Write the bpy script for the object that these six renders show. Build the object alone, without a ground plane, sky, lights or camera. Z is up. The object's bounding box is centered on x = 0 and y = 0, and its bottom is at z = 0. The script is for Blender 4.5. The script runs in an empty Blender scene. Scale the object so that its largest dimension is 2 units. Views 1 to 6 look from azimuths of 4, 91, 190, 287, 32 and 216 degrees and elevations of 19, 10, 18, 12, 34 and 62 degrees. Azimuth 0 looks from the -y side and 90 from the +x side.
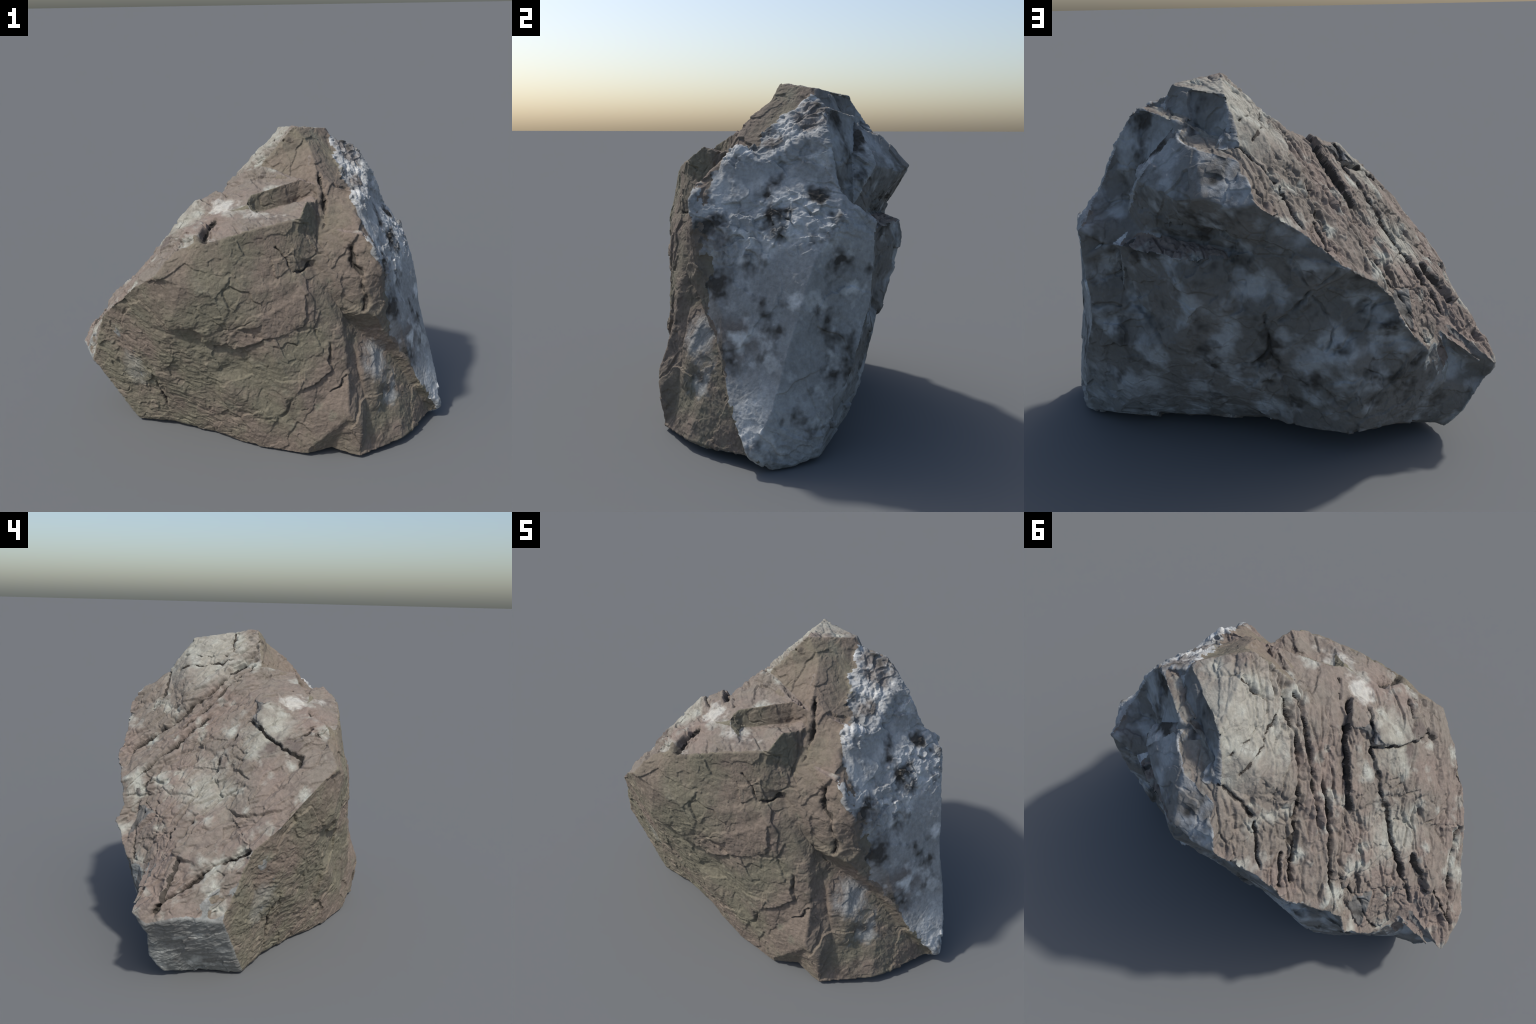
"""A split boulder: fracture planes spanned between crest lines, bedding cracks, flake relief."""
import bpy, bmesh, numpy as np

VOXEL = 0.0037

# ------------------------------------------------------------------ helpers: noise
def hash_u(ix, iy, iz, seed):
    h = (ix.astype(np.uint32) * np.uint32(374761393) + iy.astype(np.uint32) * np.uint32(668265263)
         + iz.astype(np.uint32) * np.uint32(2147483647) + np.uint32(seed) * np.uint32(2246822519))
    h ^= h >> np.uint32(13); h *= np.uint32(1274126177); h ^= h >> np.uint32(16)
    h *= np.uint32(2654435769); h ^= h >> np.uint32(15)
    return h.astype(np.float64) / 4294967295.0

def perlin(p, seed=0):
    i = np.floor(p).astype(np.int64); f = p - i
    w = f * f * f * (f * (f * 6 - 15) + 10)
    out = np.zeros(len(p))
    for dx in (0, 1):
        for dy in (0, 1):
            for dz in (0, 1):
                a, b, c = i[:, 0] + dx, i[:, 1] + dy, i[:, 2] + dz
                g = [hash_u(a, b, c, seed * 3 + k) * 2 - 1 for k in range(3)]
                dot = g[0] * (f[:, 0] - dx) + g[1] * (f[:, 1] - dy) + g[2] * (f[:, 2] - dz)
                out += dot * (w[:, 0] if dx else 1 - w[:, 0]) * (w[:, 1] if dy else 1 - w[:, 1]) * (w[:, 2] if dz else 1 - w[:, 2])
    return out

def fbm(p, octaves, seed=0, gain=0.5):
    out, amp = np.zeros(len(p)), 1.0
    for k in range(octaves):
        out += amp * perlin(p * 2.0 ** k + 17.3 * k, seed + k)
        amp *= gain
    return out

def ridged(p, octaves, seed=0, gain=0.55):
    out, amp = np.zeros(len(p)), 1.0
    for k in range(octaves):
        out += amp * (1 - 2.2 * np.abs(perlin(p * 2.0 ** k + 9.1 * k, seed + k)))
        amp *= gain
    return out

def worley(p, seed=0):
    """Nearest and second distance, vector to the nearest cell centre, per-cell random triple."""
    i = np.floor(p).astype(np.int64)
    n = len(p)
    f1, f2 = np.full(n, 9.0), np.full(n, 9.0)
    vec, cell = np.zeros((n, 3)), np.zeros((n, 3))
    for dx in (-1, 0, 1):
        for dy in (-1, 0, 1):
            for dz in (-1, 0, 1):
                a, b, c = i[:, 0] + dx, i[:, 1] + dy, i[:, 2] + dz
                ctr = np.stack([a + hash_u(a, b, c, seed), b + hash_u(a, b, c, seed + 1), c + hash_u(a, b, c, seed + 2)], 1)
                v = p - ctr
                d = np.sqrt((v * v).sum(1))
                near = d < f1
                f2 = np.where(near, f1, np.minimum(f2, d))
                f1 = np.where(near, d, f1)
                vec[near] = v[near]
                cell[near] = np.stack([hash_u(a, b, c, seed + 3 + k) for k in range(3)], 1)[near] * 2 - 1
    return f1, f2, vec, cell

def flakes(p, seed=0, tilt=0.6):
    """Chipped facets: each cell is a randomly tilted, randomly raised plane."""
    f1, f2, vec, cell = worley(p, seed)
    return cell[:, 0] * 0.45 + tilt * (vec * cell[:, [1, 2, 0]]).sum(1)

def stretch(p, axis, k):
    """Squeeze coordinates along an axis so that noise is drawn out along it."""
    a = np.array(axis, float); a /= np.linalg.norm(a)
    return p - np.outer(p @ a, a) * (1 - k)

def step(x, lo, hi):
    t = np.clip((x - lo) / (hi - lo), 0, 1)
    return t * t * (3 - 2 * t)

def along(p, pts):
    """Distance to a polyline in space, the signed side of it, and how far along it is (0..1)."""
    pts = np.array(pts, float)
    best, off, par = np.full(len(p), 9.0), np.zeros((len(p), 3)), np.zeros(len(p))
    m = len(pts) - 1
    for k in range(m):
        a, b = pts[k], pts[k + 1]
        ab = b - a
        t = np.clip((p - a) @ ab / (ab @ ab), 0, 1)
        v = p - a - np.outer(t, ab)
        d = np.sqrt((v * v).sum(1))
        near = d < best
        best[near], off[near], par[near] = d[near], v[near], ((k + t) / m)[near]
    return best, off, par

# ------------------------------------------------------------------ landmarks of the boulder
# Crest lines, valley lines and corners of the fracture planes; the planes are spanned between them.
foot_lines = dict(
    front_foot=[(-.645, -.23, .012), (-.456, -.268, .02), (-.225, -.342, .012), (.06, -.487, .01), (.266, -.541, .012)],
    chipped_foot=[(.266, -.541, .012), (.385, -.505, .03), (.525, -.546, .016)],
    right_foot=[(.525, -.546, .016), (.745, -.413, .04), (.926, -.145, .05), (.955, -.05, .008), (.865, .14, .02)],
    back_foot=[(.865, .14, .02), (.67, .235, .075), (.57, .33, .195), (.40, .23, .075), (.18, .25, .10), (-.01, .28, .12), (-.15, .33, .12), (-.38, .365, .13),
               (-.515, .335, .155), (-.60, .27, .14), (-.715, .17, .09), (-.80, .10, .03)],
    back_underside=[(.62, .18, .035), (.38, .18, .04), (.18, .17, .06), (0, .18, .07), (-.15, .22, .06), (-.38, .25, .07), (-.55, .2, .09)],
    left_foot=[(-.80, .10, .03), (-.681, -.04, .012), (-.645, -.23, .012)],
    left_end_rim=[(-.80, .10, .03), (-.874, .14, .142), (-.995, .10, .345), (-.972, -.055, .392), (-.88, -.215, .353), (-.645, -.23, .012)],
)
slope_lines = dict(
    slope_front_edge=[(-.88, -.215, .353), (-.785, -.312, .66), (-.69, -.425, .765), (-.56, -.525, .895), (-.435, -.60, .98), (-.365, -.545, 1.075),
                      (-.266, -.545, 1.114), (-.229, -.555, 1.105)],
    slope_back_edge=[(-.995, .10, .345), (-.99, .16, .39), (-.88, .165, .43), (-.784, .141, .559)],
    slope_back_teeth=[(-.784, .141, .559), (-.703, .304, .492), (-.60, .42, .67), (-.565, .40, .75), (-.516, .40, .845), (-.498, .452, .83), (-.374, .535, .93),
                      (-.233, .548, 1.05), (-.067, .602, 1.165), (-.025, .535, 1.255), (.03, .415, 1.33), (.10, .30, 1.518)],
)
front_lines = dict(
    left_hollow=[(-.645, -.295, .355), (-.518, -.297, .20), (-.456, -.268, .02)],
    front_rim=[(-.229, -.552, 1.103), (-.051, -.533, 1.165), (.222, -.455, 1.215), (.253, -.378, 1.276), (.29, -.292, 1.256)],
    shoulder=[(-.318, -.456, 1.158), (-.268, -.487, 1.159), (-.126, -.337, 1.236), (-.20, -.183, 1.252), (-.276, -.206, 1.243)],
    slot_top=[(.219, -.227, 1.346), (-.014, -.32, 1.292), (-.126, -.337, 1.236)],
    slot_floor=[(.013, -.324, 1.207), (.202, -.227, 1.231), (.29, -.292, 1.256)],
    peak_front=[(.182, -.022, 1.572), (.346, .123, 1.542), (.336, .158, 1.537), (.10, .30, 1.518), (.182, -.022, 1.572)],
    peak_step=[(.182, -.022, 1.572), (.292, -.065, 1.456), (.384, .092, 1.459), (.365, .151, 1.493)],
    cleft=[(.301, -.196, 1.376), (.302, -.324, 1.152), (.302, -.418, 1.047), (.272, -.425, .985)],
    cleft_lip=[(.25, -.196, 1.323), (.335, -.344, 1.133), (.296, -.433, 1.007)],
    front_right_rim=[(.222, -.455, 1.215), (.194, -.494, .972), (.248, -.525, .872), (.293, -.524, .689), (.441, -.487, .596),
                     (.473, -.513, .342), (.464, -.570, .258), (.525, -.555, .19), (.525, -.546, .016)],
    inner_rim=[(.324, -.45, .89), (.329, -.468, .85), (.416, -.465, .684), (.441, -.487, .596)],
    chip=[(.27, -.557, .052), (.464, -.570, .258), (.385, -.505, .03)],
    block_left=[(.301, -.196, 1.376), (.437, -.219, 1.277), (.505, -.368, 1.128), (.438, -.383, 1.073), (.324, -.45, .89), (.422, -.406, .733),
                (.539, -.428, .741), (.596, -.408, .709), (.637, -.371, .768)],
    block_right=[(.437, -.219, 1.277), (.487, -.216, 1.279), (.505, -.368, 1.128), (.571, -.412, 1.06), (.612, -.389, .895), (.637, -.371, .768)],
)
end_lines = dict(
    end_lip=[(.596, -.408, .709), (.634, -.348, .613), (.716, -.288, .483), (.795, -.257, .373), (.87, -.221, .224), (.983, -.137, .075), (.926, -.145, .05)],
    end_crease=[(.641, -.335, .759), (.735, -.264, .592)],
    undercut=[(.422, -.395, .72), (.53, -.34, .589), (.695, -.268, .421), (.806, -.23, .252), (.926, -.145, .05)],
    slab=[(.51, -.428, .527), (.589, -.377, .49), (.598, -.439, .257), (.571, -.454, .212), (.51, -.428, .527)],
    groove=[(.468, -.42, .62), (.515, -.435, .40), (.55, -.462, .24), (.56, -.49, .10)],
    end_crest=[(.775, .225, .98), (.825, .12, .837), (.852, .085, .728), (.864, .056, .609), (.90, .011, .477), (.931, -.019, .354),
               (.957, -.044, .258), (.983, -.137, .075)],
    end_top=[(.551, .181, 1.369), (.551, .07, 1.298), (.551, -.105, 1.218), (.564, -.207, 1.134), (.515, -.396, 1.122)],
    end_back=[(.365, .151, 1.493), (.522, .185, 1.424), (.551, .181, 1.369), (.595, .19, 1.28), (.676, .23, 1.101), (.694, .278, 1.048), (.775, .225, .98)],
    end_low_back=[(.694, .278, 1.048), (.704, .375, .983), (.697, .372, .80), (.686, .366, .628), (.775, .285, .377), (.865, .14, .02)],
)
back_lines = dict(
    upper_ledge=[(.522, .185, 1.424), (.437, .212, 1.446), (.284, .315, 1.414), (.235, .30, 1.40)],
    upper_ledge_back=[(.41, .165, 1.452), (.33, .215, 1.44), (.237, .262, 1.42)],
    lower_ledge=[(.302, .338, 1.362), (.169, .45, 1.332), (.054, .41, 1.338)],
    lower_ledge_back=[(.302, .31, 1.375), (.225, .275, 1.375), (.165, .30, 1.365), (.07, .345, 1.352)],
    cap_edge=[(.302, .334, 1.362), (.429, .405, 1.199), (.234, .555, 1.16), (.116, .605, 1.185), (.023, .612, 1.155), (-.067, .602, 1.165)],
    cap_undercut=[(.59, .22, 1.20), (.565, .225, 1.15), (.53, .265, 1.07), (.505, .335, .985), (.325, .39, .98), (.09, .45, .955), (-.03, .505, .96), (-.12, .555, 1.0)],
    belly_crest=[(.63, .345, .92), (.48, .435, .935), (.32, .495, .935), (.22, .548, .935), (.22, .565, .85), (.20, .505, .60), (.13, .42, .40)],
)
corners = [
    # slope
    (-.705, -.068, .74), (-.594, -.094, .845), (-.52, -.20, .965), (-.41, -.22, 1.115), (-.446, -.372, 1.052), (-.385, -.315, 1.132),
    (-.50, .20, .875), (-.62, .22, .745), (-.33, .20, 1.045), (-.809, .006, .619), (-.956, .042, .444), (-.024, .034, 1.369), (.018, -.092, 1.386), (-.154, -.08, 1.26), (.001, -.163, 1.33), (-.205, -.144, 1.24),
    # front
    (-.326, -.61, .935), (-.115, -.592, .869), (-.199, -.50, .439), (-.50, -.395, .368), (-.113, -.522, .355), (-.2, -.425, .19), (-.05, -.478, .18), (-.35, -.355, .19), (.28, -.556, .25), (-.847, -.205, .537), (.013, -.578, .739), (.052, -.567, .646), (-.094, -.537, .60), (-.067, -.50, .47),
    (-.774, -.293, .603), (.12, -.522, .204), (.078, -.45, 1.215), (-.03, -.365, 1.262), (-.008, -.395, 1.242), (.022, -.36, 1.212), (-.38, -.58, .745), (-.42, -.51, .66),
    # right end
    (.572, -.018, 1.193), (.566, .054, 1.236), (.606, -.092, 1.114), (.633, -.116, 1.034), (.648, -.223, .905), (.90, .12, .20),
    # block, slab
    (.528, -.418, .908), (.652, -.393, .217), (.723, -.31, .295), (.437, -.219, 1.277),
    # back
    (.423, .30, 1.251), (.555, .30, .80), (.56, .385, .48), (.52, .37, .34), (.545, .33, .716), (.45, .365, .62), (.364, .437, .525), (.05, .49, .93), (.0, .485, .86), (.05, .51, .70), (-.53, .345, .76),
    (-.254, .50, .809), (-.326, .45, .596), (-.454, .41, .61), (-.16, .44, .48), (-.2, .485, .70), (-.39, .47, .50), (-.44, .425, .30),
    (-.26, .40, .30), (-.12, .375, .30), (.10, .36, .27), (.40, .35, .28), (-.57, .38, .40), (-.69, .30, .40), (-.80, .16, .42), (-.79, .20, .30), (-.885, .03, .22), (-.93, .188, .40), (-.45, .385, .72), (-.55, .335, .70), (-.40, .44, .80),
    # underside
    (0, .05, .03), (.5, .05, .012), (-.45, .0, .03), (.25, -.2, .012), (.1, .2, .07), (-.3, .2, .06),
]

def span(lines, corners, core=(.05, -.02, .86), shape=(1.0, .62, .8)):
    """Span facets between all landmarks: they are joined as seen from the core of the rock."""
    pts = list(corners)
    for ln in lines.values():
        for a, b in zip(ln[:-1], ln[1:]):
            a, b = np.array(a), np.array(b)
            n = max(1, int(np.linalg.norm(b - a) / .055))
            pts += [tuple(a + (b - a) * t / n) for t in range(n)]
        pts.append(ln[-1])
    q = np.array(pts)
    _, first = np.unique(np.round(q, 3), axis=0, return_index=True)
    q = q[np.sort(first)]
    d = (q - core) / shape
    d /= np.linalg.norm(d, axis=1)[:, None]
    bm = bmesh.new()
    for k, v in enumerate(d):
        bm.verts.new(v)
    bm.verts.ensure_lookup_table()
    bmesh.ops.convex_hull(bm, input=bm.verts)
    for v, p in zip(bm.verts, q):
        v.co = p
    for v in [v for v in bm.verts if not v.link_faces]:
        bm.verts.remove(v)
    bmesh.ops.recalc_face_normals(bm, faces=bm.faces)
    me = bpy.data.meshes.new("body")
    bm.to_mesh(me)
    bm.free()
    ob = bpy.data.objects.new("body", me)
    bpy.context.scene.collection.objects.link(ob)
    return ob

body = span({**foot_lines, **slope_lines, **front_lines, **end_lines, **back_lines}, corners)

# ------------------------------------------------------------------ one smooth skin
rm = body.modifiers.new("r", 'REMESH')
rm.mode, rm.voxel_size = 'VOXEL', VOXEL
skin = bpy.data.meshes.new_from_object(body.evaluated_get(bpy.context.evaluated_depsgraph_get()))
bpy.data.objects.remove(body)

nv = len(skin.vertices)
P = np.empty(nv * 3); skin.vertices.foreach_get("co", P); P = P.reshape(-1, 3)
nf = len(skin.polygons)
corner = np.empty(len(skin.loops), np.int64); skin.loops.foreach_get("vertex_index", corner)
count = np.empty(nf, np.int64); skin.polygons.foreach_get("loop_total", count)
start = np.empty(nf, np.int64); skin.polygons.foreach_get("loop_start", start)
edges = np.empty(len(skin.edges) * 2, np.int64); skin.edges.foreach_get("vertices", edges); edges = edges.reshape(-1, 2)
face_of = np.repeat(np.arange(nf), count)
valence = np.bincount(edges.ravel(), minlength=nv).astype(float)
Q4 = corner.reshape(-1, 4) if (count == 4).all() else None

def spread(a):
    out = np.empty_like(a)
    for k in range(a.shape[1]):
        s = np.bincount(edges[:, 0], a[edges[:, 1], k], nv) + np.bincount(edges[:, 1], a[edges[:, 0], k], nv)
        out[:, k] = s / valence
    return out

def normals(p):
    q = p[Q4]
    fn = np.cross(q[:, 2] - q[:, 0], q[:, 3] - q[:, 1])
    out = np.stack([np.bincount(Q4.ravel(), np.repeat(fn[:, k], 4), nv) for k in range(3)], 1)
    return out / np.maximum(np.linalg.norm(out, axis=1), 1e-12)[:, None]

def smooth(p, n, k=0.5):
    for _ in range(n):
        p = p + k * (spread(p) - p)
    return p

P = smooth(P, 1)
N = normals(P)
NS = smooth(N, 12); NS /= np.linalg.norm(NS, axis=1)[:, None]

# ------------------------------------------------------------------ which face of the boulder a vertex is on, with ragged borders
wob = np.stack([fbm(P * 12, 3, 50 + k) for k in range(3)], 1) * 0.16
D = NS + wob
score = np.stack([
    D @ np.array([-.62, .05, .78]),           # weathered slope
    D @ np.array([-.12, -.98, .10]),          # front
    D @ np.array([.93, .02, .30]) + .05,      # right end
    D @ np.array([.05, .95, -.25]),           # back
    D @ np.array([-.80, -.05, -.60]) + .04,   # broken left end
    D @ np.array([0, .1, -1.0]) - .1], 1)     # underside
side = score.argmax(1)
# brown front and pale end meet along a line that leans out towards the foot
meet_z = [.05, .22, .37, .48, .61, .77, .90, 1.12, 1.28, 1.35, 1.46, 1.55]
meet_x = [.975, .88, .80, .73, .655, .65, .62, .535, .46, .42, .37, .35]
out = P[:, 0] - np.interp(P[:, 2], meet_z, meet_x) + .035 * fbm(P * 16, 4, 61)
low_limit = np.interp(P[:, 2], [0, .3, .6], [-.12, 0, .3])
side = np.where((side == 2) & (out < 0) & (P[:, 1] < low_limit), np.where(P[:, 1] > .13, 3, np.where(NS[:, 2] > .86, 0, 1)), side)
side = np.where((side == 1) & (out > 0), 2, side)
side = np.where((side == 1) & (P[:, 1] > .13), 3, side)
side = np.where((side == 4) & (P[:, 0] > -.6), 5, side)
side = np.where((side == 5) & (P[:, 2] > .02) & (P[:, 0] > .7), 2, side)
side = np.where((side == 5) & (P[:, 2] > .25), np.where(P[:, 1] > .1, 3, 1), side)
side = np.where((side == 2) & (P[:, 1] > .2) & (NS[:, 1] > .62), 3, side)
side = np.where((side == 0) & (NS[:, 1] > .55), 3, side)
KINDS = 6
def weight(k):
    m = (side == k).astype(float)[:, None]
    for _ in range(10):
        m = spread(m)
    return m[:, 0]
w_slope, w_front, w_right, w_back, w_left, w_under = [weight(k) for k in range(KINDS)]

# ------------------------------------------------------------------ relief
# Cracks: a polyline, depth, width, and how far the lower lip stands proud of the upper one.
bedding_cracks = [
    ([(.16, -.08, 1.51), (.08, .00, 1.47), (.05, .035, 1.44)], .014, .006, .004),
    ([(.07, -.05, 1.47), (.01, -.01, 1.41), (-.05, .05, 1.34), (-.11, .10, 1.27), (-.155, .155, 1.23), (-.19, .21, 1.185), (-.23, .27, 1.125),
      (-.27, .345, 1.065), (-.31, .42, 1.01), (-.37, .51, .94)], .038, .012, .0),
    ([(.01, -.06, 1.42), (-.04, -.03, 1.37), (-.11, .04, 1.29), (-.17, .08, 1.22), (-.225, .155, 1.15), (-.28, .21, 1.085), (-.32, .24, 1.04)], .028, .009, .0),
    ([(-.225, .09, 1.16), (-.28, .13, 1.10), (-.33, .18, 1.05), (-.37, .23, 1.0), (-.425, .30, .94), (-.445, .33, .92), (-.50, .395, .857)], .034, .010, .0),
    ([(-.13, -.27, 1.256), (-.20, -.14, 1.277), (-.24, -.07, 1.21), (-.27, -.02, 1.14), (-.34, .06, 1.06), (-.385, .095, 1.01)], .022, .008, .028),
    ([(-.20, -.29, 1.22), (-.26, -.21, 1.24), (-.31, -.17, 1.19), (-.33, -.14, 1.15), (-.385, -.10, 1.07), (-.445, -.065, .99), (-.51, -.025, .91),
      (-.60, .04, .81), (-.67, .08, .73), (-.73, .105, .64), (-.78, .135, .566)], .018, .007, .010),
    ([(-.33, -.46, 1.144), (-.39, -.41, 1.10)], .02, .007, .008),
    ([(-.66, -.01, .76), (-.73, .02, .67), (-.80, .055, .59)], .022, .009, .024),
    ([(-.783, -.31, .66), (-.787, -.25, .63), (-.803, -.18, .603), (-.84, -.12, .556), (-.88, -.066, .51), (-.918, -.01, .476), (-.952, .035, .447), (-.985, .09, .38)], .032, .010, .006),
    ([(-.82, .02, .60), (-.88, .035, .53), (-.955, .05, .445)], .018, .009, -.02),
    ([(-.125, .40, 1.185), (-.175, .465, 1.12), (-.24, .54, 1.05)], .016, .007, .006),
    ([(-.255, .42, 1.06), (-.33, .525, .97)], .016, .006, .006),
    ([(-.05, -.29, 1.28), (-.09, -.24, 1.27), (-.12, -.20, 1.27)], .016, .006, .004),
    ([(-.18, .30, 1.145), (-.25, .36, 1.075), (-.30, .44, 1.01)], .012, .006, .006),
    ([(-.10, .20, 1.26), (-.17, .27, 1.18)], .012, .006, .006),
    ([(-.40, .05, 1.02), (-.46, .13, .945), (-.53, .20, .86), (-.585, .30, .755)], .010, .006, .008),
]
cross_cracks = [
    ([(-.31, -.14, 1.17), (-.38, -.21, 1.14), (-.415, -.25, 1.105), (-.44, -.32, 1.07), (-.45, -.38, 1.04), (-.447, -.438, 1.02), (-.49, -.445, .965)], .020, .008, -.012),
    ([(-.52, -.03, .90), (-.55, -.05, .88), (-.595, -.095, .845), (-.635, -.06, .80), (-.665, -.01, .76)], .014, .006, 0),
    ([(-.46, .30, .895), (-.565, .31, .775), (-.66, .32, .61), (-.71, .29, .505)], .016, .006, .004),
    ([(-.565, .31, .775), (-.605, .28, .745), (-.63, .235, .73), (-.64, .20, .72), (-.69, .185, .665)], .014, .006, .004),
    ([(.05, .40, 1.33), (-.02, .405, 1.28), (-.08, .405, 1.23), (-.12, .40, 1.19)], .018, .007, 0),
    ([(.155, .09, 1.55), (.11, .085, 1.505), (.04, .06, 1.43)], .012, .006, 0),
    ([(.295, .175, 1.535), (.24, .13, 1.543), (.19, .10, 1.55), (.15, .065, 1.548)], .008, .005, 0),
    ([(-.635, -.155, .80), (-.665, -.19, .78), (-.663, -.225, .778), (-.66, -.285, .787), (-.637, -.387, .807), (-.59, -.426, .83)], .014, .006, -.010),
    ([(-.53, .245, .84), (-.56, .185, .82), (-.565, .125, .827), (-.58, .02, .833)], .014, .006, -.003),
    ([(.06, .33, 1.40), (.026, .23, 1.415), (.03, .09, 1.43)], .016, .006, 0),
    ([(.0, .36, 1.33), (-.02, .25, 1.365), (.0, .15, 1.39), (.015, .05, 1.41)], .016, .006, 0),
    ([(.15, .10, 1.55), (.10, .085, 1.50), (.045, .07, 1.44)], .016, .005, 0),
    ([(-.28, -.22, 1.23), (-.255, -.28, 1.21), (-.28, -.365, 1.17)], .010, .005, 0),
]
front_cracks = [
    ([(.10, -.50, 1.10), (.125, -.50, 1.07), (.17, -.50, .99), (.19, -.495, .97), (.24, -.46, .97), (.29, -.43, 1.0)], .018, .006, 0),
    ([(.37, -.505, .62), (.37, -.513, .53), (.375, -.50, .475), (.29, -.51, .41), (.245, -.515, .395), (.215, -.513, .40)], .014, .006, .010),
    ([(.20, -.53, .35), (.145, -.514, .23), (.113, -.505, .20), (.055, -.49, .23)], .014, .007, .010),
    ([(.47, -.49, .45), (.43, -.50, .43), (.42, -.513, .39), (.363, -.527, .36)], .016, .006, .006),
    ([(.30, -.52, .685), (.32, -.517, .63), (.34, -.516, .57)], .010, .005, .004),
    ([(.09, -.55, .61), (.135, -.55, .61), (.165, -.547, .63), (.21, -.54, .615)], .012, .005, .004),
    ([(-.095, -.57, .97), (-.135, -.583, .91), (-.125, -.59, .87), (-.10, -.58, .82), (-.075, -.58, .81)], .008, .005, .006),
    ([(.445, -.385, 1.07), (.48, -.41, .985), (.52, -.418, .90), (.54, -.42, .80), (.53, -.424, .74)], .030, .013, -.008),
    ([(.30, -.186, 1.378), (.32, -.23, 1.31), (.336, -.265, 1.245), (.342, -.317, 1.17), (.33, -.347, 1.13)], .035, .012, 0),
    ([(.25, -.522, .87), (.255, -.527, .785), (.245, -.53, .71), (.215, -.538, .68)], .008, .006, .008),
    ([(.32, -.495, .77), (.305, -.512, .73), (.295, -.523, .69)], .010, .006, .006),
    ([(.26, -.23, 1.30), (.30, -.30, 1.255), (.30, -.34, 1.14), (.30, -.41, 1.05)], .014, .008, 0),
    ([(-.17, -.40, 1.21), (-.22, -.47, 1.16), (-.232, -.54, 1.11)], .045, .018, 0),
    ([(-.42, -.37, .93), (-.36, -.45, 1.07), (-.33, -.49, 1.12)], .02, .008, 0),
    ([(-.52, -.33, .31), (-.51, -.30, .20), (-.46, -.28, .06)], .02, .008, 0),
]
back_cracks = [
    ([(.06, .555, .985), (.245, .513, .995), (.336, .463, 1.0), (.457, .38, 1.07), (.546, .29, 1.165)], .016, .010, -.008),
    ([(-.19, .53, .95), (-.223, .515, .88), (-.254, .50, .81), (-.337, .51, .867), (-.367, .533, .93)], .018, .008, 0),
    ([(-.254, .50, .81), (-.20, .495, .74), (-.168, .489, .695), (-.13, .486, .663)], .022, .009, 0),
    ([(-.26, .496, .79), (-.296, .48, .74), (-.333, .458, .65), (-.332, .45, .59), (-.30, .454, .53)], .018, .008, .010),
    ([(-.083, .508, .71), (-.08, .48, .61), (-.082, .464, .54), (-.015, .457, .47), (.068, .462, .435)], .020, .008, 0),
    ([(-.082, .464, .54), (-.11, .438, .447), (-.07, .423, .378), (-.048, .405, .314)], .018, .008, .008),
    ([(.578, .372, .956), (.543, .377, .786), (.51, .378, .674), (.437, .404, .605), (.36, .432, .53), (.29, .436, .466)], .022, .012, .012),
    ([(.062, .554, .986), (.03, .558, .924), (.05, .563, .83), (.06, .53, .70)], .012, .008, .006),
    ([(.686, .365, .654), (.62, .366, .66), (.55, .374, .664)], .016, .008, .010),
    ([(-.524, .422, .78), (-.487, .43, .713), (-.45, .432, .616), (-.41, .44, .62), (-.372, .452, .57), (-.313, .458, .51)], .014, .007, .006),
    ([(.06, .53, .70), (.114, .544, .765), (.196, .525, .807), (.273, .50, .806)], .012, .007, .008),
    ([(-.30, .42, .36), (-.36, .40, .25), (-.45, .38, .2)], .012, .008, .008),
]

ragged = np.stack([fbm(P * 11, 3, 80 + k) for k in range(3)], 1) * .020 + np.stack([fbm(P * 45, 2, 90 + k) for k in range(3)], 1) * .006
R = P + ragged
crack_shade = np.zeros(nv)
rough_depth = .75 + 1.3 * fbm(P * 14, 2, 95)
wide = np.clip(.85 + 1.3 * fbm(P * 20, 2, 97), .45, 1.6)

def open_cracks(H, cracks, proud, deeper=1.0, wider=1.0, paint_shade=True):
    """proud: direction towards the lip that stands higher."""
    proud = np.array(proud, float)
    for pts, depth, width, lip in cracks:
        q = np.array(pts)
        i = np.flatnonzero(((P > q.min(0) - .22) & (P < q.max(0) + .22)).all(1))
        d, off, par = along(R[i], pts)
        lift = (off * NS[i]).sum(1)                      # measure along the surface, not through it
        d = np.sqrt(np.maximum(d ** 2 - lift ** 2, 0)) + 5 * np.maximum(np.abs(lift) - .06, 0)
        ends = step(par, 0, .06) * step(1 - par, 0, .06)
        H[i] -= deeper * depth * np.clip(rough_depth[i], .3, 1.4) * ends * np.exp(-(d / (wider * width * wide[i])) ** 2)
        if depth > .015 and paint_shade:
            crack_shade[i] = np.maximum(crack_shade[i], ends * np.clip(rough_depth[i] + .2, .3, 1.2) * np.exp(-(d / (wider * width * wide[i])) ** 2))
        if lip:
            up = step(off @ proud, -.004, .004)
            H[i] += lip * ends * (up * np.exp(-d / .07) - (1 - up) * np.exp(-d / .05) * .6)
    return H

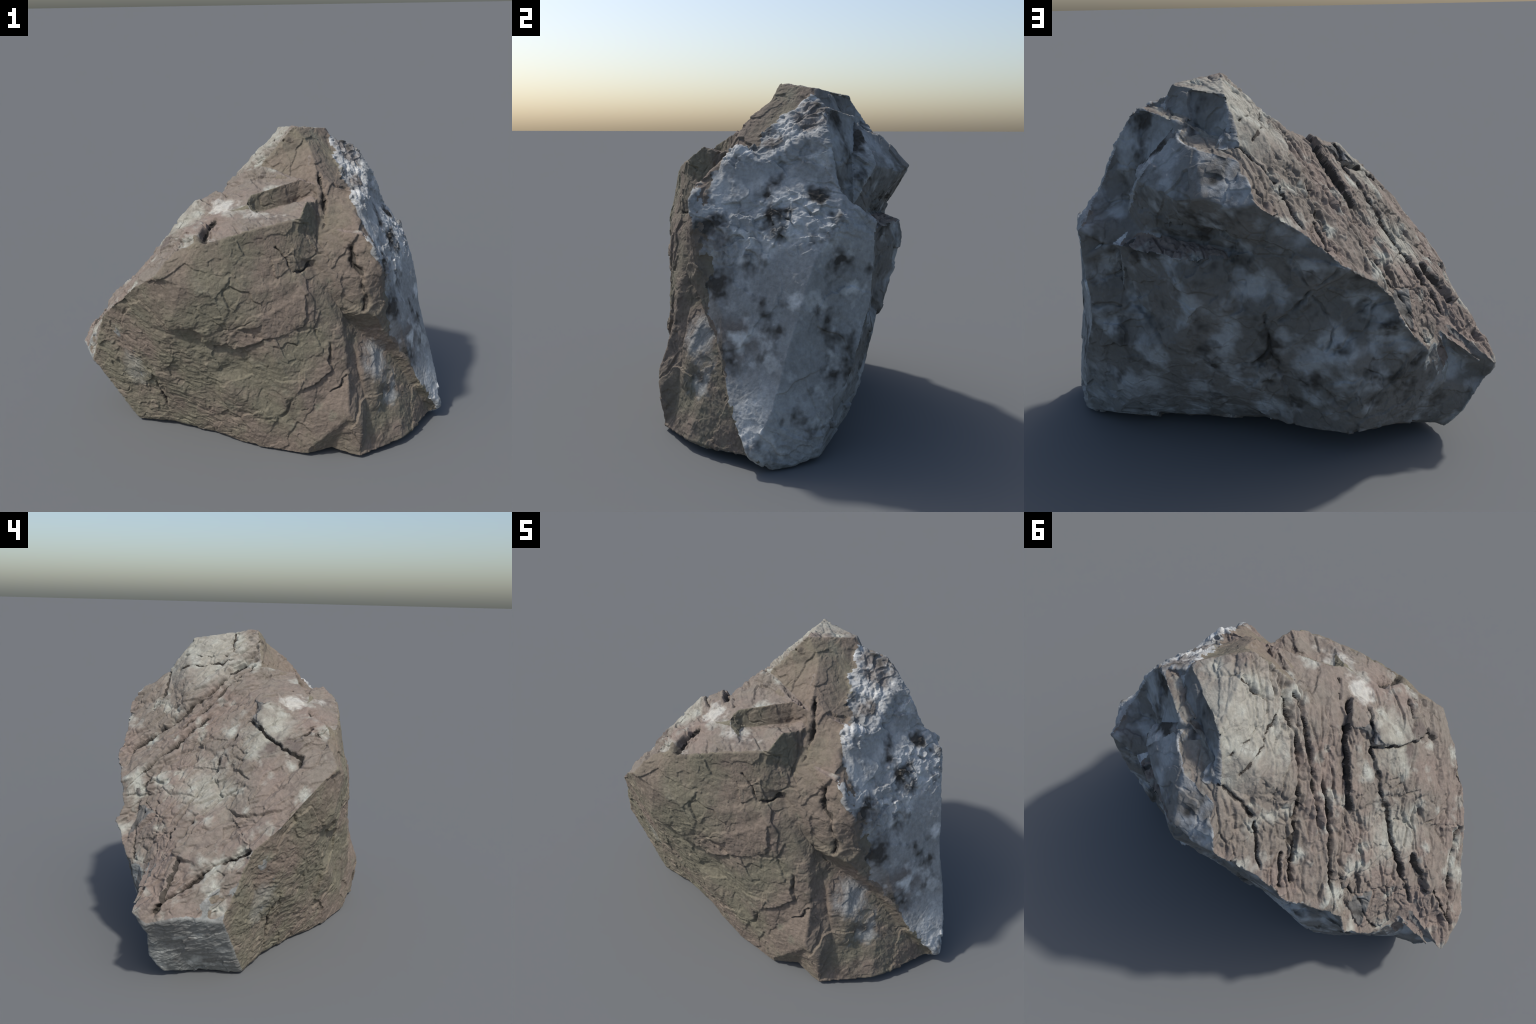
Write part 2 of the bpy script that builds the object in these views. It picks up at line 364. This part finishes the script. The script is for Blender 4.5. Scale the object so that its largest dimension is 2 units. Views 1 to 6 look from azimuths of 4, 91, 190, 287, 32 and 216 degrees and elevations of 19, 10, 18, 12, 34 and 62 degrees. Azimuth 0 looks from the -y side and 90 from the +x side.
warp = np.stack([fbm(P * 6, 3, 70 + k) for k in range(3)], 1)
G = P + 0.06 * warp
strike = (-.57, .68, -.42)           # bedding direction, down the slope towards the back
grain = (.90, -.36, -.15)            # layering of the lower front
low_front = w_front * step(.25 - P[:, 0], 0, .5) * step(.85 - P[:, 2], 0, .3)
cracked = w_slope * np.exp(-(along(P, [(.05, -.03, 1.45), (-.25, .20, 1.13), (-.42, .45, .90)])[0] / .16) ** 2)
H = 0.008 * fbm(P * 4, 3, 1)
for spot, swell, spread_r in (((.0, .28, 1.38), .02, .17), ((.50, -.40, .92), .016, .14), ((.58, -.42, .36), .018, .12)):
    H += swell * np.exp(-((P - np.array(spot)) ** 2).sum(1) / spread_r ** 2)
H -= .006 * w_slope
# the open beds run in a shallow trough
trough = along(P + ragged, [(.08, -.06, 1.48), (-.05, .05, 1.34), (-.16, .15, 1.215), (-.28, .30, 1.07), (-.37, .48, .94)])[0]
H -= w_slope * .016 * np.exp(-(trough / .035) ** 2)

def hairlines(p, seed, thin):
    """Broken network of thin cracks: 1 on a crack, 0 elsewhere."""
    f1, f2, vec, cell = worley(p, seed)
    return np.exp(-((f2 - f1) / thin) ** 2) * step(fbm(p * .55, 2, seed + 7), -.08, .22)

# slope: scaly layers drawn out along the bedding, coarser where the beds are open
def on(w, relief):
    """Add a relief only to the vertices of one face of the boulder."""
    i = np.flatnonzero(w > 1e-3)
    H[i] += w[i] * relief(P[i], G[i], i)

calm = 1 - .55 * np.exp(-((P - np.array([.10, .20, 1.50])) ** 2).sum(1) / .06)
calm = calm * (1 - .75 * np.exp(-((P - np.array([.02, -.32, 1.25])) ** 2).sum(1) / .035))
def slope_relief(p, g, i):
    S = stretch(p + .02 * warp[i] + .3 * ragged[i], strike, .36)
    h = .010 * flakes(S * 8, 21, .8) + .0055 * flakes(S * 21, 22, .8) + .0032 * flakes(S * 46, 25, .9)
    h += .004 * ridged(S * 15, 3, 23)
    return h - .013 * hairlines(S * 13, 24, .07) - .009 * hairlines(S * 26, 26, .10)
on(w_slope * calm, slope_relief)
on(cracked, lambda p, g, i: .010 * ridged(stretch(p + .02 * warp[i] + .3 * ragged[i], strike, .36) * 15, 3, 23)
   - .018 * hairlines(stretch(p + .5 * ragged[i], strike, .14) * 30, 27, .12))
# front: broad smooth planes with shallow chips; fine layers low on the left
on(w_front, lambda p, g, i: .008 * flakes(g * 5, 31, .9) + .0028 * flakes(g * 19, 32, .9) + .0035 * fbm(p * 16, 3, 33) + .0016 * flakes(g * 42, 35, .9)
   - .007 * hairlines(g * 4.5, 36, .022) * step(fbm(p * 5, 2, 38), .05, .25))
on(low_front, lambda p, g, i: .0045 * ridged(stretch(p + .02 * warp[i], grain, .34) * 20, 3, 34) + .003 * flakes(stretch(g, grain, .4) * 26, 37, .9))
# right end: smooth crust with crumbly bands
band = np.clip(np.exp(-((P[:, 2] - .98 - .25 * (P[:, 1] - 0)) / .13) ** 2) + step(P[:, 2], 1.15, 1.25) + .6 * step(.28 - P[:, 2], 0, .2), 0, 1)
on(w_right, lambda p, g, i: .008 * flakes(g * 4.5, 41, .9) + .0035 * fbm(p * 14, 3, 42))
on(w_right * band, lambda p, g, i: .013 * flakes(stretch(g, (0, .9, -.4), .5) * 20, 43, .9) + .009 * ridged(stretch(p, (0, .9, -.4), .6) * 24, 3, 44))
# back: big shallow facets, nearly smooth
on(w_back + w_under, lambda p, g, i: .010 * flakes(g * 4.2, 51, .9) + .005 * flakes(g * 9, 52, .9) + .003 * fbm(p * 12, 3, 53))
on(w_back, lambda p, g, i: -.006 * hairlines(g * 4.5, 56, .03) + .002 * flakes(g * 22, 58, .9))
on(w_left, lambda p, g, i: .007 * flakes(stretch(g, (.3, .95, 0), .4) * 12, 54, .9) + .005 * ridged(stretch(p, (.3, .95, 0), .3) * 16, 3, 55))
H += .0020 * fbm(P * 60, 3, 3) * (1 - .6 * w_back)
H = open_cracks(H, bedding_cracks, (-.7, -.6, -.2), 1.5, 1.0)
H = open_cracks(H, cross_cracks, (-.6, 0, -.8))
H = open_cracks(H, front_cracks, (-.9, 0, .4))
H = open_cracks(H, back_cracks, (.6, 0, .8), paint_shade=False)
# the flake in the middle of the front hangs over a hollow
d, off, par = along(R, [(-.47, -.47, .71), (-.30, -.55, .70), (-.25, -.52, .63), (-.16, -.523, .597), (-.10, -.53, .583), (.054, -.566, .647), (.02, -.575, .723)])
above = step(off[:, 2] - .25 * off[:, 0], -.006, .006)
near = w_front * step(par, 0, .15)
H += near * (.014 * above * np.exp(-d / .09) - .010 * (1 - above) * np.exp(-d / .05))
P = P + N * H[:, None]
# the layers of the slope break off raggedly above the back
i = np.flatnonzero(w_slope * w_back > 1e-3)
P[i] += (np.clip(4 * w_slope * w_back, 0, 1)[i] * (.020 * flakes(G[i] * 13, 57, .5) + .008))[:, None] * np.array([-.35, .85, -.35])
P[:, 2] = np.maximum(P[:, 2], 0.004 + .004 * perlin(P * 30, 9))

# ------------------------------------------------------------------ materials
def material(name, build):
    m = bpy.data.materials.new(name)
    m.use_nodes = True
    nt = m.node_tree
    b = nt.nodes["Principled BSDF"]
    build(nt, b)
    return m

class Graph:
    def __init__(self, nt):
        self.nt = nt
        self.co = nt.nodes.new("ShaderNodeTexCoord").outputs["Object"]
    def node(self, kind, **props):
        n = self.nt.nodes.new(kind)
        for k, v in props.items():
            setattr(n, k, v)
        return n
    def link(self, a, b):
        self.nt.links.new(a, b)
    def noise(self, scale, detail=4, rough=.55, offset=(0, 0, 0), squeeze=(1, 1, 1), distort=0.0):
        mp = self.node("ShaderNodeMapping")
        mp.inputs["Location"].default_value = offset
        mp.inputs["Scale"].default_value = squeeze
        self.link(self.co, mp.inputs["Vector"])
        n = self.node("ShaderNodeTexNoise")
        n.inputs["Scale"].default_value, n.inputs["Detail"].default_value = scale, detail
        n.inputs["Roughness"].default_value, n.inputs["Distortion"].default_value = rough, distort
        self.link(mp.outputs[0], n.inputs["Vector"])
        return n.outputs["Fac"]
    def ramp(self, src, stops):
        r = self.node("ShaderNodeValToRGB")
        while len(r.color_ramp.elements) < len(stops):
            r.color_ramp.elements.new(.5)
        for e, (pos, c) in zip(r.color_ramp.elements, stops):
            e.position = pos
            e.color = (c, c, c, 1) if isinstance(c, (int, float)) else (*c, 1)
        self.link(src, r.inputs[0])
        return r.outputs[0]
    def mix(self, fac, a, b, mode='MIX'):
        n = self.node("ShaderNodeMix", data_type='RGBA', blend_type=mode)
        for sock, v in ((n.inputs[0], fac), (n.inputs[6], a), (n.inputs[7], b)):
            if hasattr(v, "node"):
                self.link(v, sock)
            elif isinstance(v, (int, float)):
                sock.default_value = v
            else:
                sock.default_value = (*v, 1)
        return n.outputs[2]
    def bump(self, bsdf, src, strength, dist):
        n = self.node("ShaderNodeBump")
        n.inputs["Strength"].default_value, n.inputs["Distance"].default_value = strength, dist
        self.link(src, n.inputs["Height"])
        self.link(n.outputs[0], bsdf.inputs["Normal"])

def blobs(g, places, wobble=.10, scale=7.0):
    """Soft patches round given spots: 1 inside, 0 outside, with a frayed edge."""
    total = None
    frayed = g.noise(scale, 4, .6, (2, 7, 5))
    for centre, radius in places:
        dist = g.node("ShaderNodeVectorMath", operation='DISTANCE')
        g.link(g.co, dist.inputs[0])
        dist.inputs[1].default_value = centre
        m = g.node("ShaderNodeMath", operation='MULTIPLY_ADD')
        g.link(frayed, m.inputs[0])
        m.inputs[1].default_value = wobble * 4
        g.link(dist.outputs["Value"], m.inputs[2])
        r = g.node("ShaderNodeMapRange", interpolation_type='SMOOTHSTEP')
        g.link(m.outputs[0], r.inputs[0])
        r.inputs[1].default_value, r.inputs[2].default_value = radius * .2 + wobble * 2, radius * 1.25 + wobble * 2
        r.inputs[3].default_value, r.inputs[4].default_value = 1, 0
        if total is None:
            total = r.outputs[0]
        else:
            mx = g.node("ShaderNodeMath", operation='MAXIMUM')
            g.link(total, mx.inputs[0]); g.link(r.outputs[0], mx.inputs[1])
            total = mx.outputs[0]
    return total

def rock(base, second, pale, dark, pale_at, dark_at, offset, patches=(), pale_scale=9, dark_scale=8, grit=.45, veins=0.0):
    """Two ground tones, pale and dark soft mottling, patches at given places, fine grit."""
    def build(nt, b):
        g = Graph(nt)
        c = g.mix(g.ramp(g.noise(3.5, 4, .6, offset), [(.40, 0), (.60, 1)]), base, second)
        for colour, amount, places in patches:
            f = g.node("ShaderNodeMath", operation='MULTIPLY')
            g.link(blobs(g, places), f.inputs[0])
            f.inputs[1].default_value = amount
            c = g.mix(f.outputs[0], c, colour)
        c = g.mix(g.ramp(g.noise(pale_scale, 3, .5, (offset[0] + 5, 2, 1)), [(pale_at, 0), (pale_at + .16, 1)]), c, pale)
        c = g.mix(g.ramp(g.noise(dark_scale, 3, .55, (offset[0] + 9, 4, 3)), [(dark_at - .14, 1), (dark_at, 0)]), c, dark)
        c = g.mix(grit, c, g.ramp(g.noise(45, 5, .65, offset), [(.25, .25), (.75, .75)]), 'OVERLAY')
        height = g.mix(.5, g.noise(38, 6, .7, offset), g.noise(120, 6, .7, offset))
        if veins:
            vo = g.node("ShaderNodeTexVoronoi", feature='DISTANCE_TO_EDGE')
            wobbly = g.node("ShaderNodeMix", data_type='VECTOR')
            fine = g.node("ShaderNodeTexNoise")
            fine.inputs["Scale"].default_value = 14
            g.link(g.co, fine.inputs["Vector"])
            wobbly.inputs[0].default_value = .12
            g.link(g.co, wobbly.inputs[4]); g.link(fine.outputs["Color"], wobbly.inputs[5])
            g.link(wobbly.outputs[1], vo.inputs["Vector"])
            vo.inputs["Scale"].default_value = 22
            line = g.ramp(vo.outputs["Distance"], [(.0, 1), (.05, 0)])
            broken = g.mix(g.ramp(g.noise(11, 3, .6, (4, 4, 4)), [(.5, 0), (.62, veins)]), (0, 0, 0), line)
            c = g.mix(broken, c, dark)
        g.link(c, b.inputs["Base Color"])
        b.inputs["Roughness"].default_value = .9
        b.inputs["Specular IOR Level"].default_value = .25
        g.bump(b, height, .6, .012)
    return build

PINK, BUFF, OLIVE, BROWN, CHALK, SOOT = (.212, .172, .147), (.188, .166, .141), (.164, .151, .112), (.180, .146, .119), (.50, .50, .46), (.065, .06, .053)
mats = [
    material("pink_weathered_rock", rock(PINK, BUFF, (.35, .355, .315), (.13, .11, .098), .55, .40, (0, 0, 0),
             [((.33, .33, .285), .75, [((.08, .22, 1.45), .30), ((-.36, -.25, 1.12), .14), ((-.56, .0, .86), .16)]),
              (CHALK, .7, [((.03, -.40, 1.21), .07), ((.12, -.40, 1.24), .06), ((-.12, -.30, 1.24), .06)])], veins=.5)),
    material("olive_brown_rock", rock(OLIVE, BROWN, (.20, .19, .145), (.095, .082, .068), .60, .38, (3, 1, 0),
             [(BROWN, .8, [((.45, -.50, .35), .25), ((-.45, -.5, .95), .22), ((.25, -.2, 1.4), .25), ((.45, -.4, .9), .25)]),
              ((.27, .27, .24), .6, [((-.60, -.30, .38), .10)]),
              ((.36, .37, .36), .7, [((.60, -.38, .44), .09), ((.66, -.36, .25), .07)])])),
    material("pale_crusted_rock", rock((.34, .35, .35), (.27, .275, .27), (.56, .57, .56), SOOT, .55, .465, (7, 2, 0),
             [((.52, .53, .52), .75, [((.70, .02, 1.0), .16), ((.60, -.28, 1.08), .14), ((.48, .0, 1.36), .15), ((.76, .15, .95), .10), ((.93, -.14, .16), .10)]),
              ((.16, .14, .125), .85, [((.74, -.22, .50), .17), ((.66, -.30, .90), .10), ((.45, .10, 1.42), .10), ((.47, -.08, 1.30), .07)])], 9, 8)),
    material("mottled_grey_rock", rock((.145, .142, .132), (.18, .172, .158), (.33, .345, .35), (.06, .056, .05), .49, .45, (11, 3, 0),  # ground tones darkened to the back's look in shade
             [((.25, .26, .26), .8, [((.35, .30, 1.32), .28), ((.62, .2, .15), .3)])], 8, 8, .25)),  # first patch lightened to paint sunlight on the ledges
    material("broken_end_rock", rock((.24, .25, .24), (.19, .19, .18), (.42, .43, .41), (.11, .10, .09), .54, .42, (19, 3, 0), (), 10, 9)),
    material("under_rock", rock((.17, .16, .145), (.20, .18, .16), (.40, .39, .36), (.10, .09, .08), .57, .38, (15, 3, 0))),
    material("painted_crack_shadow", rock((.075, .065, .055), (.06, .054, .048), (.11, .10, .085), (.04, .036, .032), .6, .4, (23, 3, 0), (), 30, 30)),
]
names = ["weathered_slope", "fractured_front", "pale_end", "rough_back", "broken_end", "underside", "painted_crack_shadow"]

# ------------------------------------------------------------------ split the skin into its faces
N = normals(P)
root = bpy.data.objects.new("boulder", None)
bpy.context.scene.collection.objects.link(root)
root["label"] = "large angular split boulder with a sloping cracked top"
root["category"] = "rock"
fside = np.sort(side[Q4], axis=1)[:, 1]
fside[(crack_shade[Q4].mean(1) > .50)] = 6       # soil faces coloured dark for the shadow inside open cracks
for k, nm in enumerate(names):
    q = Q4[fside == k]
    if not len(q):
        continue
    used, inv = np.unique(q, return_inverse=True)
    me = bpy.data.meshes.new(nm)
    me.vertices.add(len(used)); me.vertices.foreach_set("co", P[used].ravel())
    me.loops.add(q.size); me.loops.foreach_set("vertex_index", inv.ravel().astype(np.int32))
    me.polygons.add(len(q)); me.polygons.foreach_set("loop_start", np.arange(0, q.size, 4, dtype=np.int32))
    me.polygons.foreach_set("use_smooth", np.ones(len(q), bool))
    me.update(calc_edges=True)
    me.normals_split_custom_set_from_vertices(N[used].tolist())
    me.materials.append(mats[k])
    ob = bpy.data.objects.new(nm, me)
    bpy.context.scene.collection.objects.link(ob)
    ob.parent = root
bpy.data.meshes.remove(skin)
